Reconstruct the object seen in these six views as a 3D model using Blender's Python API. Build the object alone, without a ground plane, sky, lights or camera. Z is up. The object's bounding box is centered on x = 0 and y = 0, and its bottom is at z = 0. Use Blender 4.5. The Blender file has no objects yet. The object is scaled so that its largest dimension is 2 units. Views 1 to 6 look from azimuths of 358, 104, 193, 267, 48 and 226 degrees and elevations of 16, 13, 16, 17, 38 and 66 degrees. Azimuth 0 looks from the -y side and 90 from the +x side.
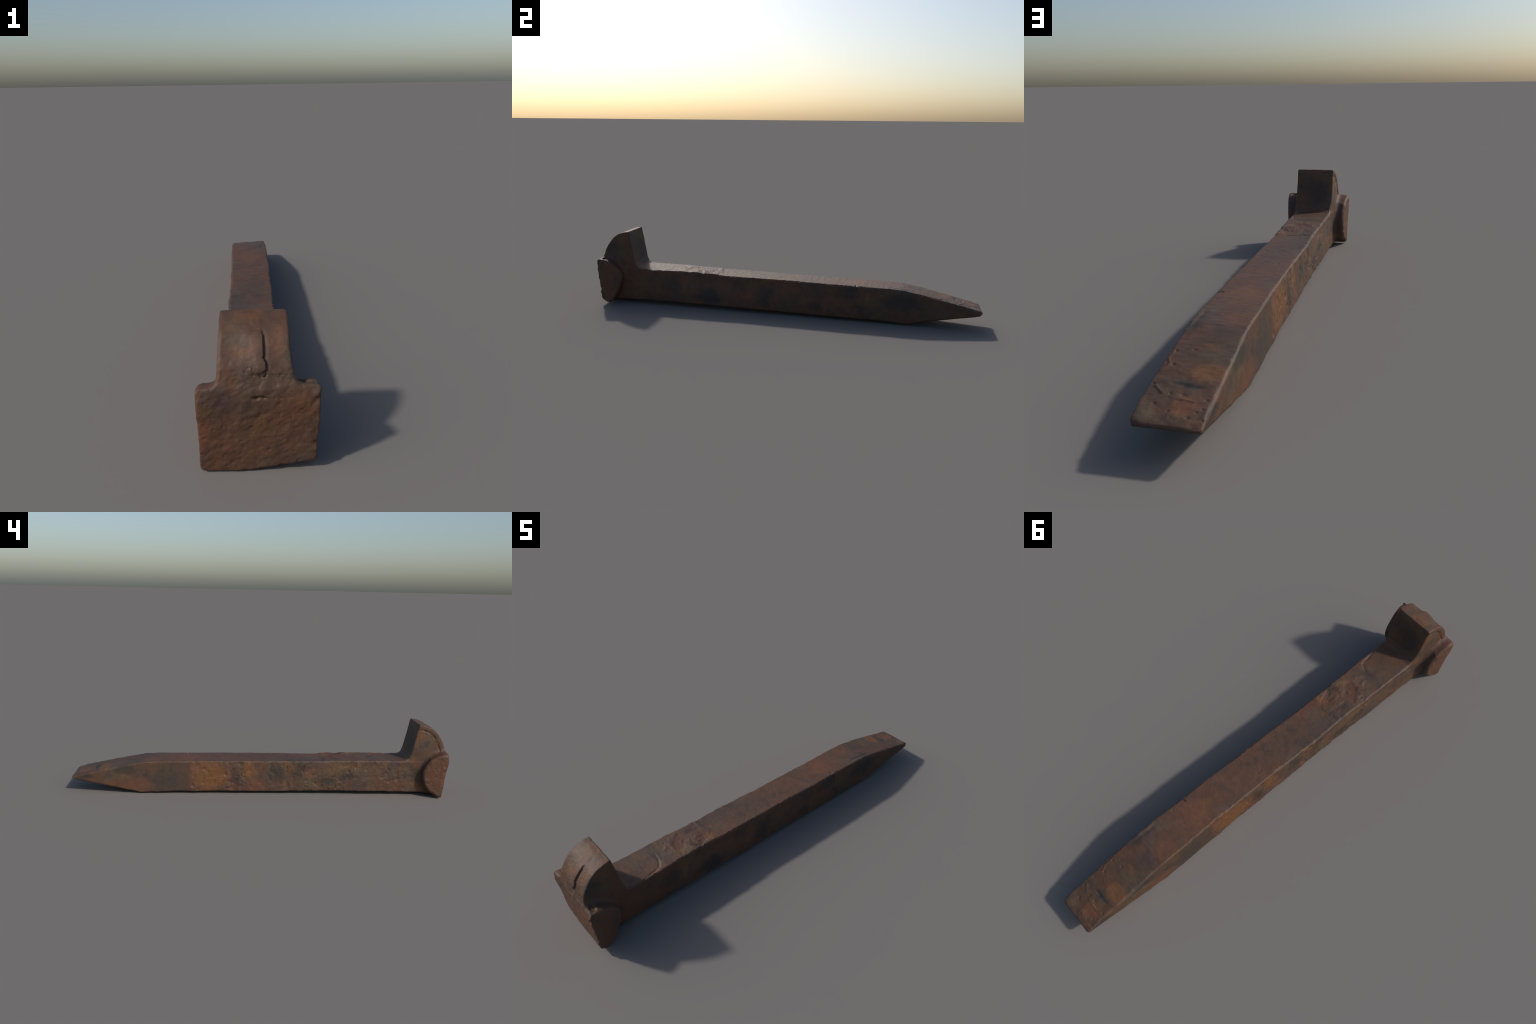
"""A rusted railroad spike lying on its side: square shank, chisel point,
overhanging lip and two round lugs at the struck end."""
import bpy
import numpy as np
from math import pi

STEP = 0.0026                      # sampling of the forged body
rng = np.random.default_rng(7)


# ------------------------------------------------------------------ noise
def _hash(ix, iy, iz, seed):
    h = (ix.astype(np.int64) * 374761393 + iy.astype(np.int64) * 668265263
         + iz.astype(np.int64) * 2147483647 + seed * 1274126177) & 0xFFFFFFFF
    h = ((h ^ (h >> 13)) * 1274126177) & 0xFFFFFFFF
    h = ((h ^ (h >> 16)) * 2246822519) & 0xFFFFFFFF
    return ((h ^ (h >> 15)) & 0xFFFFFF) / float(0xFFFFFF)


def noise(p, scale, seed=0):
    """Smooth value noise, -1..1; scale is the size of a lump in metres."""
    q = p / scale
    i = np.floor(q).astype(np.int64)
    f = q - i
    u = f * f * f * (f * (f * 6 - 15) + 10)
    out = np.zeros(len(p))
    for a in (0, 1):
        wx = u[:, 0] if a else 1 - u[:, 0]
        for b in (0, 1):
            wy = u[:, 1] if b else 1 - u[:, 1]
            for c in (0, 1):
                wz = u[:, 2] if c else 1 - u[:, 2]
                out += wx * wy * wz * _hash(i[:, 0] + a, i[:, 1] + b, i[:, 2] + c, seed)
    return out * 2 - 1


def fbm(p, scale, octaves=3, seed=0, gain=0.5):
    total, amp, norm = np.zeros(len(p)), 1.0, 0.0
    turn = np.array([[0.8, 0.36, -0.48], [-0.6, 0.48, -0.64], [0.0, 0.8, 0.6]])
    for o in range(octaves):
        total += amp * noise(p, scale, seed + 17 * o)
        norm += amp
        amp *= gain
        scale *= 0.5
        p = p @ turn
    return total / norm


def cells(p, scale, seed=0):
    """Nearest and second nearest feature distance and a random value per cell."""
    q = p / scale
    i = np.floor(q).astype(np.int64)
    d1 = np.full(len(p), 9.0)
    d2 = np.full(len(p), 9.0)
    idv = np.zeros(len(p))
    for a in (-1, 0, 1):
        for b in (-1, 0, 1):
            for c in (-1, 0, 1):
                n = (i[:, 0] + a, i[:, 1] + b, i[:, 2] + c)
                g = np.stack([n[k] + _hash(*n, seed + 5 * k + 1) for k in range(3)], 1)
                d = np.linalg.norm(g - q, axis=1)
                near = d < d1
                d2 = np.where(near, d1, np.minimum(d2, d))
                idv = np.where(near, _hash(*n, seed + 99), idv)
                d1 = np.where(near, d, d1)
    return d1, d2, idv


def ramp(x, a, b):
    t = np.clip((x - a) / (b - a), 0, 1)
    return t * t * (3 - 2 * t)


def lerp_table(t, *pairs):
    a = np.array(pairs)
    return np.interp(t, a[:, 0], a[:, 1])


# ------------------------------------------------ implicit building blocks
def polygon_distance(y, z, poly):
    """Signed distance in the side plane to a closed profile."""
    p = np.array(poly)
    d = np.full(y.shape, 1e9)
    inside = np.zeros(y.shape, bool)
    for a, b in zip(p, np.roll(p, -1, 0)):
        e = b - a
        wy, wz = y - a[0], z - a[1]
        t = np.clip((wy * e[0] + wz * e[1]) / (e @ e), 0, 1)
        d = np.minimum(d, (wy - e[0] * t) ** 2 + (wz - e[1] * t) ** 2)
        crosses = (a[1] > z) != (b[1] > z)
        if a[1] != b[1]:
            inside ^= crosses & (y < a[0] + (z - a[1]) * e[0] / e[1])
    d = np.sqrt(d)
    return np.where(inside, -d, d)


def round_meet(a, b, r):
    """Intersection of two half spaces with an edge of radius r."""
    a, b = a + r, b + r
    return np.hypot(np.maximum(a, 0), np.maximum(b, 0)) + np.minimum(np.maximum(a, b), 0) - r


def blend(a, b, k):
    """Union with a fillet of size k."""
    h = np.maximum(k - np.abs(a - b), 0) / k
    return np.minimum(a, b) - h * h * k * 0.25


def rounded(pts, first, last, cuts=4):
    """Catmull-Rom curve through the points first..last, straight elsewhere."""
    p = np.array(pts, float)
    out = [tuple(q) for q in p[:first]]
    for i in range(first, last):
        a, b, c, d = p[max(i - 1, first)], p[i], p[i + 1], p[min(i + 2, last)]
        for t in np.arange(cuts) / cuts:
            out.append(tuple(.5 * (2 * b + (c - a) * t + (2 * a - 5 * b + 4 * c - d) * t ** 2 + (3 * b - a - 3 * c + d) * t ** 3)))
    return out + [tuple(q) for q in p[last:]]


# --------------------------------------------------------------- profiles
# all profiles run in the side plane (y along the spike, z up)
HEAD = [(-.839, .440), (-.96, .440), (-1.03, .36), (-1.03, .016), (-.974, .014), (-.950, .010),
        (-.880, .014), (-.780, .020), (-.745, .100), (-.752, .180), (-.782, .188),
        (-.799, .203), (-.809, .225), (-.822, .290), (-.833, .350), (-.841, .393)]
LUG_A = [(-1.03, .247), (-.981, .246), (-.953, .239), (-.913, .217), (-.887, .183),
         (-.873, .151), (-.869, .125), (-.876, .086), (-.902, .042), (-.940, .013),
         (-.965, -.0005), (-1.03, -.0005)]
LUG_B = [(-1.03, .252), (-.985, .248), (-.955, .243), (-.930, .233), (-.902, .214), (-.877, .188),
         (-.865, .162), (-.865, .130), (-.877, .096), (-.894, .056), (-.916, .020),
         (-.942, .003), (-.962, .009), (-1.03, .060)]
# brow, crown and struck face: everything in front of this line is sheared off
FACE = [(-.40, .510), (-.849, .3905), (-.875, .386), (-.915, .369), (-.943, .343), (-.972, .299), (-.988, .256),
        (-.995, .235), (-.996, .200), (-.991, .150), (-.987, .090), (-.983, .034), (-.978, -.03), (-.40, -.03)]
FRONT = np.array(FACE[1:12])
FACE = rounded(FACE, 1, 11)
LUG_A = rounded(LUG_A, 1, 10)
LUG_B = rounded(LUG_B, 1, 11)

# plan of the shank: left and right flank at the upper and the lower arris
XL_TOP = ((-1, -.090), (-.86, -.0895), (-.77, -.089), (-.63, -.089), (-.49, -.086), (-.32, -.083), (-.2, -.086),
          (0, -.080), (.17, -.079), (.33, -.078), (.5, -.081), (.66, -.080), (.75, -.082), (1, -.080))
XL_BOT = ((-1, -.091), (-.83, -.091), (-.58, -.090), (-.37, -.084), (-.16, -.079), (-.09, -.081), (.12, -.082),
          (.27, -.079), (.36, -.082), (.5, -.084), (.65, -.082), (.76, -.082), (1, -.079))
XR_TOP = ((-1, .084), (-.8, .082), (-.65, .085), (-.53, .081), (-.3, .080), (-.15, .083), (.05, .084),
          (.19, .089), (.39, .090), (.7, .091), (.9, .092), (1, .092))
XR_BOT = ((-1, .086), (-.8, .087), (-.65, .090), (-.5, .091), (-.3, .091), (-.1, .091), (.05, .090),
          (.19, .090), (.39, .091), (.7, .091), (.9, .092), (1, .092))
TOP_L = ((-1, .190), (-.77, .190), (-.62, .190), (-.48, .188), (-.33, .185), (0, .180), (.36, .178), (.58, .174),
         (.64, .169), (.69, .160), (.84, .128), (.93, .106), (.98, .093), (1, .086))
TOP_R = ((-1, .190), (-.77, .191), (-.66, .190), (-.625, .192), (-.45, .191), (-.37, .187), (-.3, .184), (0, .185),
         (.3, .182), (.55, .180), (.62, .176), (.69, .164), (.82, .138), (.95, .109), (.985, .099), (1, .092))
BOT = ((-1, .013), (-.85, .014), (-.6, .015), (-.4, .015), (-.12, .010), (.25, .009), (.5, .006),
       (.6, .002), (.64, .002), (.68, .009), (.73, .020), (.86, .046), (.965, .066), (.985, .072), (1, .080))


def shank_field(x, y, z):
    up = ramp(z, .06, .17)
    xl = lerp_table(y, *XL_TOP) * up + lerp_table(y, *XL_BOT) * (1 - up)
    xr = lerp_table(y, *XR_TOP) * up + lerp_table(y, *XR_BOT) * (1 - up)
    s = np.clip((x - xl) / (xr - xl), 0, 1)
    top = lerp_table(y, *TOP_L) * (1 - s) + lerp_table(y, *TOP_R) * s
    mid = (xl + xr) / 2
    dx = np.abs(x - mid) - (xr - xl) / 2
    zm = (top + lerp_table(y, *BOT)) / 2
    dz = np.abs(z - zm) - (top - lerp_table(y, *BOT)) / 2
    thin = np.clip((top - lerp_table(y, *BOT)) * 0.3, .002, 1)
    r = np.minimum(np.where(z < zm, .010, np.where(x < 0, .011, .007)), thin)
    d = round_meet(dx, dz, r)
    end = np.maximum(y - 1.0 + np.where(x > 0, .9, .5) * np.maximum(np.abs(x - .006) - .070, 0) ** 2 / .02, -.97 - y)
    return round_meet(d, end, .006)


def head_field(x, y, z):
    d2 = polygon_distance(y, z - .009 * ramp(x, -.03, .06) * ramp(-y, .90, .97), HEAD)
    back = lerp_table(y, (-.99, 0), (-.93, .001), (-.85, .007), (-.78, .018))
    left = lerp_table(z, (0, -.098), (.22, -.102), (.26, -.102), (.32, -.098), (.39, -.093)) + back * ramp(.30 - z, -.08, .1)
    right = lerp_table(z, (0, .092), (.23, .094), (.28, .088), (.33, .083), (.39, .081)) - back * .8 * ramp(.30 - z, -.08, .1)
    dx = np.abs(x - (left + right) / 2) - (right - left) / 2
    return round_meet(dx, d2, .007)


def lug_field(x, y, z, poly, side):
    low = .012 * ramp(x, -.07, .05) if side < 0 else 0
    d2 = polygon_distance(y, z - low, poly)
    if side < 0:
        out = lerp_table(z, (0, .152), (.1, .154), (.225, .157)) - lerp_table(y, (-.97, 0), (-.87, .011))
        r = .015
    else:
        out = lerp_table(z, (0, .156), (.1, .154), (.225, .155)) - lerp_table(y, (-.97, 0), (-.92, .006), (-.86, .018)) - .005 * ramp(-z, -.13, -.06)
        r = .011
    return round_meet(np.abs(x * side - .05) - (out - .05), d2, r)


def body_field(x, y, z):
    d = shank_field(x, y, z)
    near = y < -.68
    if near.any():
        xn, yn, zn = x[near], y[near], z[near]
        h = blend(d[near], head_field(xn, yn, zn), .012)
        lugs = np.minimum(lug_field(xn, yn, zn, LUG_A, -1), lug_field(xn, yn, zn, LUG_B, 1))
        h = blend(h, lugs, .026)
        # the face stands proud in the middle of the brow and along one edge
        proud = .006 * np.exp(-((xn + .012) / .05) ** 2 - ((zn - .305) / .05) ** 2) + .004 * ramp(-xn, .06, .14) * ramp(zn, .04, .2)
        d[near] = round_meet(h, polygon_distance(yn + proud, zn, FACE), .006)
    d += .0008
    return d


# ------------------------------------------------- skin the implicit body
def skin(field, low, high, step):
    """Surface nets: one vertex per crossed cell, one quad per crossed edge."""
    axes = [np.arange(l, h + step, step) for l, h in zip(low, high)]
    n = [len(a) for a in axes]
    f = np.empty(n, np.float32)
    for j in range(0, n[1], 24):
        g = np.meshgrid(axes[0], axes[1][j:j + 24], axes[2], indexing="ij")
        f[:, j:j + 24, :] = field(*[a.ravel() for a in g]).reshape(g[0].shape)
    inside = f < 0
    count = np.zeros([k - 1 for k in n], np.int8)
    corners = [(a, b, c) for a in (0, 1) for b in (0, 1) for c in (0, 1)]
    for a, b, c in corners:
        count += inside[a:n[0] - 1 + a, b:n[1] - 1 + b, c:n[2] - 1 + c]
    cell = np.argwhere((count > 0) & (count < 8))
    index = np.full(count.shape, -1, np.int64)
    index[tuple(cell.T)] = np.arange(len(cell))
    acc, hits = np.zeros((len(cell), 3)), np.zeros(len(cell))
    for p in corners:
        for ax in range(3):
            if p[ax]:
                continue
            q = list(p)
            q[ax] = 1
            fa = f[tuple((cell + p).T)]
            fb = f[tuple((cell + q).T)]
            cross = (fa < 0) != (fb < 0)
            t = np.where(cross, fa / np.where(cross, fa - fb, 1), 0)
            pos = np.array(p, float) + np.zeros((len(cell), 3))
            pos[:, ax] += t
            acc += pos * cross[:, None]
            hits += cross
    verts = np.array(low) + (cell + acc / hits[:, None]) * step
    quads = []
    for ax in range(3):
        b, c = (ax + 1) % 3, (ax + 2) % 3
        lo = [slice(None)] * 3
        hi = [slice(None)] * 3
        lo[ax], hi[ax] = slice(0, -1), slice(1, None)
        e = np.argwhere(inside[tuple(lo)] != inside[tuple(hi)])
        e = e[(e[:, b] > 0) & (e[:, c] > 0)]
        out = ~inside[tuple(e.T)]
        ring = []
        for db, dc in ((0, 0), (-1, 0), (-1, -1), (0, -1)):
            k = e.copy()
            k[:, b] += db
            k[:, c] += dc
            ring.append(index[tuple(k.T)])
        r = np.stack(ring, 1)
        r[out] = r[out][:, ::-1]
        quads.append(r)
    return verts, np.concatenate(quads)


def vertex_normals(v, q):
    n = np.cross(v[q[:, 2]] - v[q[:, 0]], v[q[:, 3]] - v[q[:, 1]])
    out = np.zeros_like(v)
    for k in range(4):
        for a in range(3):
            out[:, a] += np.bincount(q[:, k], n[:, a], len(v))
    return out / np.maximum(np.linalg.norm(out, axis=1), 1e-12)[:, None]


# ----------------------------------------------------------- surface relief
def line_distance(a, b, pts):
    """Distance in a plane to a polyline, with the signed side."""
    d = np.full(a.shape, 9.0)
    s = np.zeros(a.shape)
    p = np.array(pts, float)
    for u, v in zip(p[:-1], p[1:]):
        e = v - u
        t = np.clip(((a - u[0]) * e[0] + (b - u[1]) * e[1]) / (e @ e), 0, 1)
        w = np.hypot(a - u[0] - e[0] * t, b - u[1] - e[1] * t)
        side = np.sign(e[0] * (b - u[1]) - e[1] * (a - u[0]))
        s = np.where(w < d, side, s)
        d = np.minimum(d, w)
    return d, s


def blob(a, b, ca, cb, ra, rb, soft=.5):
    return ramp(-np.hypot((a - ca) / ra, (b - cb) / rb), -1.0, -1.0 + soft)


def relief(p, n):
    x, y, z = p.T
    head = ramp(-y, .80, .86)
    front = ramp(-n[:, 1], .35, .75) * ramp(-y, .83, .90)
    top = ramp(n[:, 2], .6, .85) * (1 - head)
    left = ramp(-n[:, 0], .6, .85)
    right = ramp(n[:, 0], .6, .85)
    warp = np.stack([fbm(p, .05, 2, 301), fbm(p, .05, 2, 302), fbm(p, .05, 2, 303)], 1)
    d = .0012 * fbm(p, .11, 3, 1) + .0005 * fbm(p, .022, 2, 2) + .00018 * fbm(p, .007, 2, 21)

    # struck face: hammered, diagonal lumps and pits
    diag = np.stack([(x * .8 + z * .6) * .55, y, (z * .8 - x * .6) * 1.1], 1)
    lump = fbm(diag + warp * .012, .018, 3, 3)
    d += front * ramp(.30 - z, -.05, .07) * (.0017 * lump - .0012 * ramp(fbm(p, .009, 2, 4), .25, .6))
    d += front * (.0010 * fbm(p, .03, 2, 5) + .0006 * fbm(diag, .0085, 2, 51))
    # lap folded over on the brow of the lip, with its crack and the pits below it
    w, s = line_distance(x, z, [(.010, .368), (.015, .352), (.0155, .325), (.013, .312), (.020, .300), (.020, .287), (.014, .281)])
    lap = ramp(-w, -.055, -.010) * (s < 0) * ramp(z, .272, .285) * ramp(-z, -.375, -.352) * front
    d += .0055 * lap * ramp(x, -.042, -.022) - .0018 * front * (s > 0) * ramp(-w, -.012, 0) * ramp(z, .275, .285) * ramp(-z, -.372, -.36)
    ridge, _ = line_distance(x, z, [(-.030, .362), (-.032, .335), (-.036, .310), (-.040, .292)])
    d += .0012 * front * ramp(-ridge, -.014, 0)
    grain = ramp(fbm(p, .0065, 2, 6), .05, .42)
    pits = blob(x, z, -.022, .287, .022, .012) + blob(x, z, .012, .272, .034, .008) + blob(x, z, .055, .268, .02, .008, .8) * .6
    pits += blob(x, z, .000, .216, .022, .007) * 1.5 + blob(x, z, .035, .214, .03, .006) * .6
    d -= front * np.clip(pits, 0, 1.5) * .0042 * grain
    d -= front * .004 * blob(x, z, .0, .217, .02, .005)
    d += front * .002 * blob(x, z, -.004, .232, .026, .016)
    # flash rim along the brow on one cheek, and a torn edge on the other lug
    fd, _ = line_distance(y, z, FRONT)
    cheek = left * head * ramp(z, .236, .25) * (x < -.08)
    wob = .006 * fbm(p, .035, 3, 61)
    d += cheek * (.0024 * ramp(-(fd + wob), -.030, -.014) * ramp(z - .25, -.012, .01) - .0030 * ramp(-np.abs(fd + wob - .025), -.007, 0) * ramp(fbm(p, .03, 2, 74), -.5, .2))
    torn = ramp(x, .125, .145) * head * ramp(-y, .955, .985)
    d += torn * .004 * noise(p, .016, 8) * ramp(z, .03, .06)
    d -= head * blob(x, y, .118, -.965, .026, .014) * ramp(z, .23, .24) * .007
    d += head * (1 - front) * .0012 * fbm(p, .02, 3, 9) * (1 - right * .7)
    lugs = head * left * (x < -.125)
    d += lugs * .0016 * fbm(p, .016, 3, 10)

    # upper flat of the shank: scabbed scale near the head, a step, then smooth
    yy = y + .012 * warp[:, 0]
    scab = top * ramp(yy, -.60, -.55) * ramp(-yy, .325, .345) * ramp(fbm(p, .07, 2, 77) + .9 * blob(x, y, .02, -.42, .09, .13, 1), .0, .35)
    c1, c2, cid = cells(p * np.array([1, .8, .6]) + warp * .006, .030, 12)
    plate = (cid - .35) * ramp(c2 - c1, .02, .16)
    pock = ramp(fbm(p + warp * .004, .026, 3, 131), -.05, .6)
    d += scab * (.0012 * plate + .0042 * fbm(p + warp * .004, .036, 4, 13, .6) - .0026 * pock + .0016)
    w, s = line_distance(x, y, [(-.09, -.598), (-.02, -.602), (.02, -.612), (.045, -.622), (.060, -.634), (.068, -.66), (.073, -.70), (.09, -.73)])
    d -= top * .0026 * ramp(-w - .005 * noise(p, .014, 73), -.008, -.001) * ramp(x, -.01, .03)
    d -= top * .0022 * (s < 0) * ramp(-w, -.09, -.002) * ramp(y, -.76, -.70) * ramp(x, -.06, .03)
    w, s = line_distance(x, y, [(-.055, -.350), (-.02, -.338), (.02, -.330), (.045, -.340), (.066, -.365)])
    d += top * .0018 * ramp(-w, -.022, 0) * (s < 0) * (y > -.4) * ramp(fbm(p, .03, 2, 71), -.25, .3)
    sp1, _, sid = cells(p * np.array([1, 1, .3]), .045, 14)
    d -= top * .0028 * ramp(-sp1, -.13, -.02) * (sid > .62)
    d += top * (1 - scab) * .0007 * fbm(p * np.array([.5, 1.6, 1]), .016, 3, 15)
    chip, _ = line_distance(y, x, [(.398, .10), (.388, .072)])
    d -= .0045 * ramp(-chip, -.006, -.001) * ramp(z, .12, .165)
    # lengthwise hollow beside the far edge before the taper
    w, _ = line_distance(y, x, [(.53, .068), (.60, .071), (.66, .074)])
    d -= top * .0018 * ramp(-w, -.012, 0) * ramp(y, .52, .57) * ramp(-y, -.67, -.62)

    # taper: thin welts and punched pits
    tap = top * ramp(y, .62, .68)
    w, s = line_distance(x, y, [(.081, .755), (.080, .771), (.083, .788), (.073, .803), (.073, .815), (.083, .827), (.095, .84)])
    d += tap * (.0022 * ramp(-w, -.0045, 0) - .0016 * (s < 0) * ramp(-w, -.018, 0))
    w, s = line_distance(x, y, [(.075, .885), (.066, .895), (.050, .907), (.021, .914), (-.006, .919), (-.032, .921)])
    d += tap * ramp(fbm(p, .03, 2, 72), -.4, .2) * (.0018 * ramp(-w, -.005, 0) + .0012 * (s > 0) * ramp(-w, -.03, 0))
    d -= tap * .0025 * blob(x, y, -.002, .875, .05, .010, 1)
    for cx, cy, r in ((.073, .756, .006), (.031, .745, .007), (.060, .806, .008), (.030, .902, .006), (-.005, .902, .009),
                      (.053, .944, .007), (.083, .879, .006), (-.059, .941, .006), (-.047, .951, .005), (-.035, .970, .006),
                      (-.062, .911, .006), (.012, .955, .004), (-.07, .972, .006)):
        d -= tap * .0030 * blob(x + warp[:, 0] * .006, y + warp[:, 1] * .006, cx, cy, r * 1.25, r * .8, 1)
    d += tap * ramp(y, .72, .90) * (.0018 * fbm(p, .035, 2, 16) + .0008 * fbm(p, .012, 2, 161))

    # rough flank: spalled rust up to a sharp limit, smooth beyond it
    rough = left * (1 - head) * ramp(-(y + .01 * warp[:, 1]), -.385, -.365)
    rough *= .55 + .45 * ramp(fbm(p, .12, 2, 17), -.3, .3)
    slant = np.stack([x, (y * .8 + z * .6) * 1.1, (z * .8 - y * .6) * .7], 1)
    sp = fbm(slant + warp * .014, .026, 4, 18, .55)
    d += rough * (.0040 * sp - .0026 * ramp(fbm(slant, .016, 2, 19), .2, .6) + .0006)
    d += right * (1 - head) * .0011 * fbm(p, .03, 3, 20)

    # ragged arrises
    edge = ramp(np.minimum(np.abs(n[:, 0]), np.abs(n[:, 2])), .10, .5) * (1 - head)
    nick = fbm(p * np.array([.4, 1, .4]), .045, 4, 22, .6)
    fine = ramp(noise(p * np.array([.3, 1, .3]), .011, 23), .15, .7)
    d += edge * ((x > 0) * (.0030 * nick - .0004 - .0034 * fine * (z > .08) * ramp(-y, -.72, -.6)) + (x < 0) * (.0030 * nick + .0006))
    return d


# ------------------------------------------------------------------ build
verts, quads = skin(body_field, (-.17, -1.012, -.012), (.17, 1.012, .405), STEP)
normals = vertex_normals(verts, quads)
verts = verts + normals * relief(verts, normals)[:, None]
# frame: centred in plan, lowest point on the ground, two metres long
low, high = verts.min(0), verts.max(0)
scale = 2.0 / (high[1] - low[1])
verts = (verts - [(low[0] + high[0]) / 2, (low[1] + high[1]) / 2, low[2]]) * [1, scale, 1]
normals = vertex_normals(verts, quads)


# --------------------------------------------------------------- material
def rust_material():
    m = bpy.data.materials.new("rusted_iron")
    m.use_nodes = True
    t = m.node_tree
    t.nodes.clear()

    def node(kind, **kw):
        n = t.nodes.new(kind)
        for k, v in kw.items():
            setattr(n, k, v)
        return n

    def link(a, b):
        t.links.new(a, b)

    def put(sock, v):
        if hasattr(v, "links"):
            link(v, sock)
        else:
            sock.default_value = v

    coord = node("ShaderNodeTexCoord").outputs["Object"]

    def mapped(scale=(1, 1, 1), loc=(0, 0, 0), rot=(0, 0, 0), src=None):
        n = node("ShaderNodeMapping")
        link(src or coord, n.inputs["Vector"])
        n.inputs["Location"].default_value = loc
        n.inputs["Rotation"].default_value = rot
        n.inputs["Scale"].default_value = scale
        return n.outputs[0]

    def tex(scale, detail=4, rough=.55, vec=None, distort=0.0):
        n = node("ShaderNodeTexNoise")
        link(vec or coord, n.inputs["Vector"])
        n.inputs["Scale"].default_value = scale
        n.inputs["Detail"].default_value = detail
        n.inputs["Roughness"].default_value = rough
        n.inputs["Distortion"].default_value = distort
        return n.outputs["Fac"]

    def math(op, a, b=0.0, c=None, clamp=False):
        n = node("ShaderNodeMath", operation=op, use_clamp=clamp)
        put(n.inputs[0], a)
        put(n.inputs[1], b)
        if c is not None:
            put(n.inputs[2], c)
        return n.outputs[0]

    def span(v, a, b):
        n = node("ShaderNodeMapRange", interpolation_type="SMOOTHSTEP")
        put(n.inputs["Value"], v)
        n.inputs["From Min"].default_value = a
        n.inputs["From Max"].default_value = b
        return n.outputs["Result"]

    def mix(fac, a, b, mode="MIX"):
        n = node("ShaderNodeMix", data_type="RGBA", blend_type=mode)
        put(n.inputs[0], fac)
        for s, v in ((n.inputs[6], a), (n.inputs[7], b)):
            put(s, v if hasattr(v, "links") else (*v, 1))
        return n.outputs[2]

    # coordinates pushed about by noise, so that no patch has a clean outline
    wob = node("ShaderNodeTexNoise")
    link(coord, wob.inputs["Vector"])
    wob.inputs["Scale"].default_value = 14
    wob.inputs["Detail"].default_value = 4
    off = node("ShaderNodeVectorMath", operation="MULTIPLY_ADD")
    link(wob.outputs["Color"], off.inputs[0])
    off.inputs[1].default_value = (.06, .06, .06)
    off.inputs[2].default_value = (-.03, -.03, -.03)
    add = node("ShaderNodeVectorMath", operation="ADD")
    link(coord, add.inputs[0])
    link(off.outputs[0], add.inputs[1])
    wobbled = add.outputs[0]

    def patch(centre, radii, hard=.45):
        """1 inside a ragged ellipsoid at a place on the spike."""
        sc = tuple(1 / r for r in radii)
        v = mapped(sc, tuple(-c * s for c, s in zip(centre, sc)), src=wobbled)
        n = node("ShaderNodeVectorMath", operation="LENGTH")
        link(v, n.inputs[0])
        return span(n.outputs["Value"], 1.0, 1.0 - hard)

    def strip(a, b, r):
        """1 along a straight arris from a to b."""
        sub = node("ShaderNodeVectorMath", operation="SUBTRACT")
        link(coord, sub.inputs[0])
        sub.inputs[1].default_value = a
        e = np.array(b) - np.array(a)
        dot = node("ShaderNodeVectorMath", operation="DOT_PRODUCT")
        link(sub.outputs[0], dot.inputs[0])
        dot.inputs[1].default_value = tuple(e / (e @ e))
        k = math("ADD", dot.outputs["Value"], 0, clamp=True)
        sc = node("ShaderNodeVectorMath", operation="SCALE")
        sc.inputs[0].default_value = tuple(e)
        link(k, sc.inputs["Scale"])
        d = node("ShaderNodeVectorMath", operation="DISTANCE")
        link(sub.outputs[0], d.inputs[0])
        link(sc.outputs[0], d.inputs[1])
        return span(d.outputs["Value"], r, r * .3)

    RED, BROWN, OLIVE = (.094, .039, .020), (.070, .038, .021), (.078, .052, .030)
    PLUM, ORANGE, BLACK, PALE = (.058, .034, .027), (.138, .059, .017), (.021, .019, .017), (.150, .103, .082)
    RUST = (.128, .049, .023)
    OCHRE = (.130, .080, .032)

    col = mix(span(tex(5.5, 5, .6, mapped((1, .8, 1))), .38, .62), BROWN, RED)
    col = mix(math("MULTIPLY", span(tex(7, 3, .5, mapped(loc=(3, 1, 7))), .52, .66), .75), col, OLIVE)
    col = mix(math("MULTIPLY", span(tex(6, 3, .5, mapped(loc=(9, 4, 2))), .53, .66), .8), col, PLUM)
    col = mix(math("MULTIPLY", span(tex(10, 4, .55, mapped(loc=(5, 8, 1))), .57, .70), .6), col, ORANGE)
    col = mix(math("MULTIPLY", span(tex(9, 3, .55, mapped(loc=(1, 6, 4))), .57, .70), .5), col, BLACK)

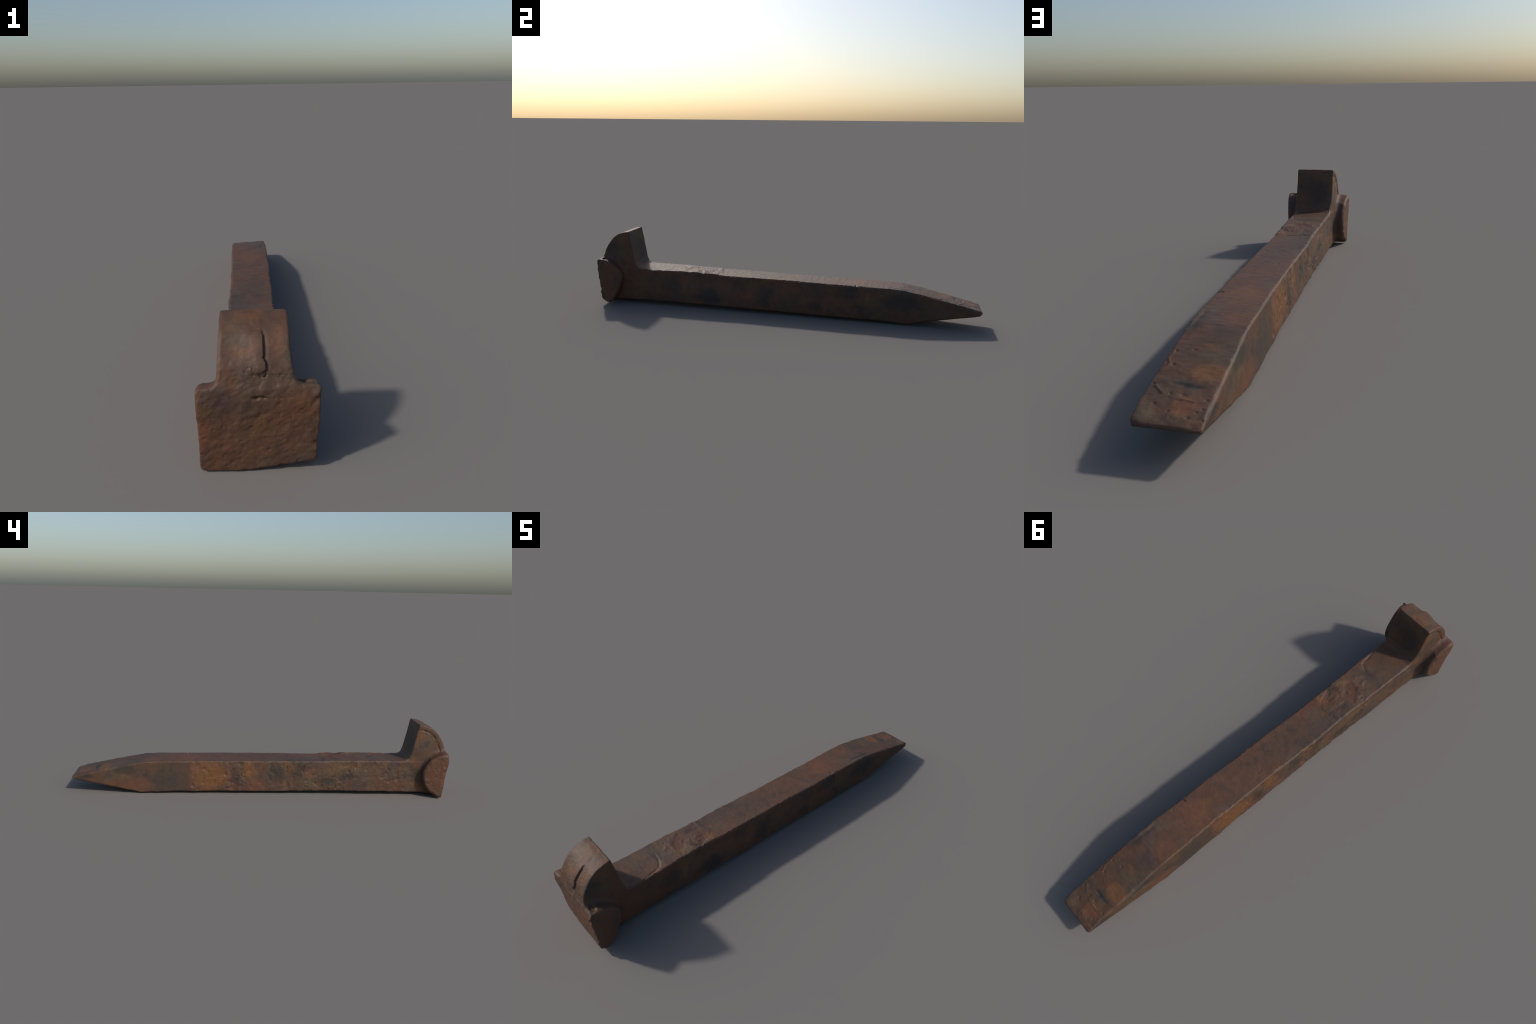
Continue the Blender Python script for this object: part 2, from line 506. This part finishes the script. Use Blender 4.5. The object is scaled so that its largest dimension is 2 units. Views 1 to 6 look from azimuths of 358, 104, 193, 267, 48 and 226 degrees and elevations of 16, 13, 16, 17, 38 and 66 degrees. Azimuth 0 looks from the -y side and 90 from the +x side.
    PATCHES = [  # place, reach, colour, strength
        ((-.08, .26, .10), (.05, .13, .11), ORANGE, .85), ((-.08, .32, .15), (.04, .06, .04), RUST, .7), ((-.08, .06, .13), (.04, .06, .06), ORANGE, .8),
        ((-.08, .13, .09), (.04, .05, .06), BLACK, .5), ((-.08, -.09, .12), (.04, .07, .06), BLACK, .55),
        ((-.08, -.22, .14), (.04, .04, .07), BLACK, .45), ((-.08, -.47, .11), (.04, .05, .04), BLACK, .65),
        ((-.08, -.37, .07), (.04, .06, .03), BLACK, .75), ((-.08, -.56, .06), (.04, .04, .03), PLUM, .7), ((-.09, -.83, .30), (.03, .03, .05), ORANGE, .5), ((-.08, -.42, .15), (.04, .10, .05), OCHRE, .4),
        ((-.08, -.58, .12), (.04, .12, .07), OLIVE, .5), ((-.08, .50, .11), (.05, .12, .09), BLACK, .42),
        ((-.08, .72, .13), (.05, .08, .04), BLACK, .6), ((-.08, .64, .05), (.05, .10, .05), RUST, .6),
        ((-.08, .91, .09), (.04, .035, .025), BLACK, .7), ((-.08, .71, .09), (.04, .03, .025), OCHRE, .4),
        ((-.08, .02, .05), (.04, .08, .06), RUST, .65), ((-.08, -.27, .12), (.04, .05, .05), RUST, .5), ((-.08, -.62, .10), (.03, .02, .02), RED, .9),
        ((-.03, .825, .13), (.065, .045, .05), ORANGE, .75), ((-.02, .935, .11), (.055, .045, .04), RUST, .85),
        ((-.005, .875, .12), (.05, .012, .05), BLACK, .9), ((.07, .97, .10), (.05, .025, .03), OLIVE, .8),
        ((.0, .55, .18), (.05, .05, .03), RED, .7), ((.0, .40, .18), (.09, .12, .03), RUST, .5), ((-.03, .58, .18), (.05, .05, .03), RUST, .6),
        ((.05, .22, .18), (.04, .05, .03), RUST, .45), ((.05, .75, .15), (.04, .05, .04), BROWN, .8),
        ((.09, .62, .11), (.03, .16, .06), BLACK, .75), ((.09, .35, .14), (.03, .09, .05), BLACK, .7),
        ((.09, .18, .06), (.03, .06, .05), BLACK, .7), ((.09, -.08, .10), (.03, .06, .07), BLACK, .6),
        ((.09, -.38, .07), (.03, .12, .06), BLACK, .8), ((.09, -.60, .12), (.03, .08, .06), BLACK, .6),
        ((.09, -.95, .32), (.03, .05, .06), BLACK, .6), ((.09, .05, .14), (.03, .08, .05), RUST, .45),
        ((.09, .25, .08), (.03, .04, .04), RUST, .4), ((.15, -.93, .06), (.03, .05, .05), RUST, .4),
        ((.0, .16, .18), (.09, .08, .03), RED, .6), ((-.01, -.82, .30), (.10, .03, .10), BLACK, .5), ((-.01, .66, .17), (.06, .06, .03), PLUM, .7),
        ((.0, -.05, .18), (.09, .12, .03), BROWN, .8), ((-.012, -.607, .18), (.05, .05, .03), BLACK, .65),
        ((.05, -.50, .19), (.035, .05, .03), OCHRE, .5), ((-.05, -.52, .19), (.04, .04, .03), PLUM, .6), ((-.04, -.42, .19), (.035, .03, .03), BLACK, .4), ((.0, -.40, .18), (.06, .06, .03), RED, .5),
        ((.06, -.44, .18), (.03, .03, .03), BLACK, .5), ((.0, -.70, .19), (.09, .06, .03), BROWN, .9),
        ((-.05, -.90, .35), (.065, .08, .06), OLIVE, .85), ((.05, -.93, .34), (.045, .06, .05), RUST, .6),
        ((-.10, -.87, .33), (.02, .025, .05), ORANGE, .55), ((.0, -1.0, .13), (.04, .05, .05), ORANGE, .35),
        ((.11, -1.0, .19), (.06, .05, .06), RUST, .6), ((.03, -1.0, .15), (.05, .05, .03), RUST, .45), ((.12, -1.0, .06), (.05, .05, .05), OLIVE, .6),
        ((-.14, -1.0, .12), (.035, .05, .06), RUST, .7), ((-.05, -1.0, .09), (.12, .05, .12), RED, .5), ((.08, -1.0, .12), (.10, .05, .14), RED, .4), ((-.03, -1.0, .26), (.04, .05, .05), PLUM, .6),
    ]
    for centre, radii, colour, strength in PATCHES:
        col = mix(math("MULTIPLY", patch(centre, radii, .68), strength), col, colour)

    # smooth dark skin on one flank, ending at a clean cross line
    part = node("ShaderNodeSeparateXYZ")
    link(wobbled, part.inputs[0])
    true = node("ShaderNodeSeparateXYZ")
    link(coord, true.inputs[0])
    y_edge = math("ADD", true.outputs["Y"], math("MULTIPLY", math("SUBTRACT", part.outputs["Y"], true.outputs["Y"]), .35))
    skin_mask = math("MULTIPLY", span(y_edge, .366, .376), span(part.outputs["Y"], .68, .46))
    skin_mask = math("MULTIPLY", skin_mask, span(true.outputs["X"], -.070, -.077))
    col = mix(math("MULTIPLY", skin_mask, .5), col, (.036, .031, .022))

    # rubbed bare arris
    wear = None
    for a, b in (((-.082, -.70, .184), (-.078, .0, .178)), ((-.078, .0, .178), (-.079, .62, .172)),
                 ((-.079, .64, .170), (-.079, .985, .088)), ((.090, .60, .175), (.091, .70, .161))):
        s = strip(a, b, .0065)
        wear = s if wear is None else math("MAXIMUM", wear, s)
    wear = math("MULTIPLY", wear, span(tex(14, 5, .7), .44, .66))
    col = mix(math("MULTIPLY", wear, .22), col, PALE)
    # fine mottling
    col = mix(.6, col, mix(span(tex(40, 5, .65), .3, .7), (.75, .75, .75), (1.25, 1.22, 1.2)), "MULTIPLY")

    bsdf = node("ShaderNodeBsdfPrincipled")
    link(col, bsdf.inputs["Base Color"])
    bsdf.inputs["Roughness"].default_value = .64
    bsdf.inputs["Specular IOR Level"].default_value = .5
    bump = node("ShaderNodeBump")
    bump.inputs["Strength"].default_value = .22
    bump.inputs["Distance"].default_value = .002
    link(math("ADD", tex(220, 4, .6), math("MULTIPLY", tex(90, 3), 1.2)), bump.inputs["Height"])
    link(bump.outputs[0], bsdf.inputs["Normal"])
    out = node("ShaderNodeOutputMaterial")
    link(bsdf.outputs[0], out.inputs["Surface"])
    return m


# ------------------------------------------------------------------- parts
iron = rust_material()
spike = bpy.data.objects.new("railroad_spike", None)
bpy.context.scene.collection.objects.link(spike)
spike["label"] = "old rusted square iron railroad spike lying on its side"
spike["category"] = "railroad spike"

mid = verts[quads].mean(1)
cx, cy, cz = mid.T
is_lug = (cy < -.855) & (cz < .252) & (np.abs(cx) > .100)
is_lip = (cy < -.765) & (cz > .240 + np.clip((cy + .82) * -.0, 0, 1)) & ~is_lug
is_head = (cy < -.855) & ~is_lug & ~is_lip
is_point = cy > .640
regions = [("head", is_head), ("lip", is_lip), ("lug", is_lug & (cx < 0)), ("lug", is_lug & (cx > 0)),
           ("chisel_point", is_point)]
rest = ~(is_head | is_lip | is_lug | is_point)
regions.append(("shank", rest))

for name, mask in regions:
    q = quads[mask]
    used, inv = np.unique(q, return_inverse=True)
    mesh = bpy.data.meshes.new(name)
    mesh.from_pydata(verts[used].tolist(), [], inv.reshape(-1, 4).tolist())
    mesh.materials.append(iron)
    mesh.shade_smooth()
    mesh.normals_split_custom_set_from_vertices(normals[used].tolist())
    mesh.update()
    part = bpy.data.objects.new(name, mesh)
    part.parent = spike
    bpy.context.scene.collection.objects.link(part)
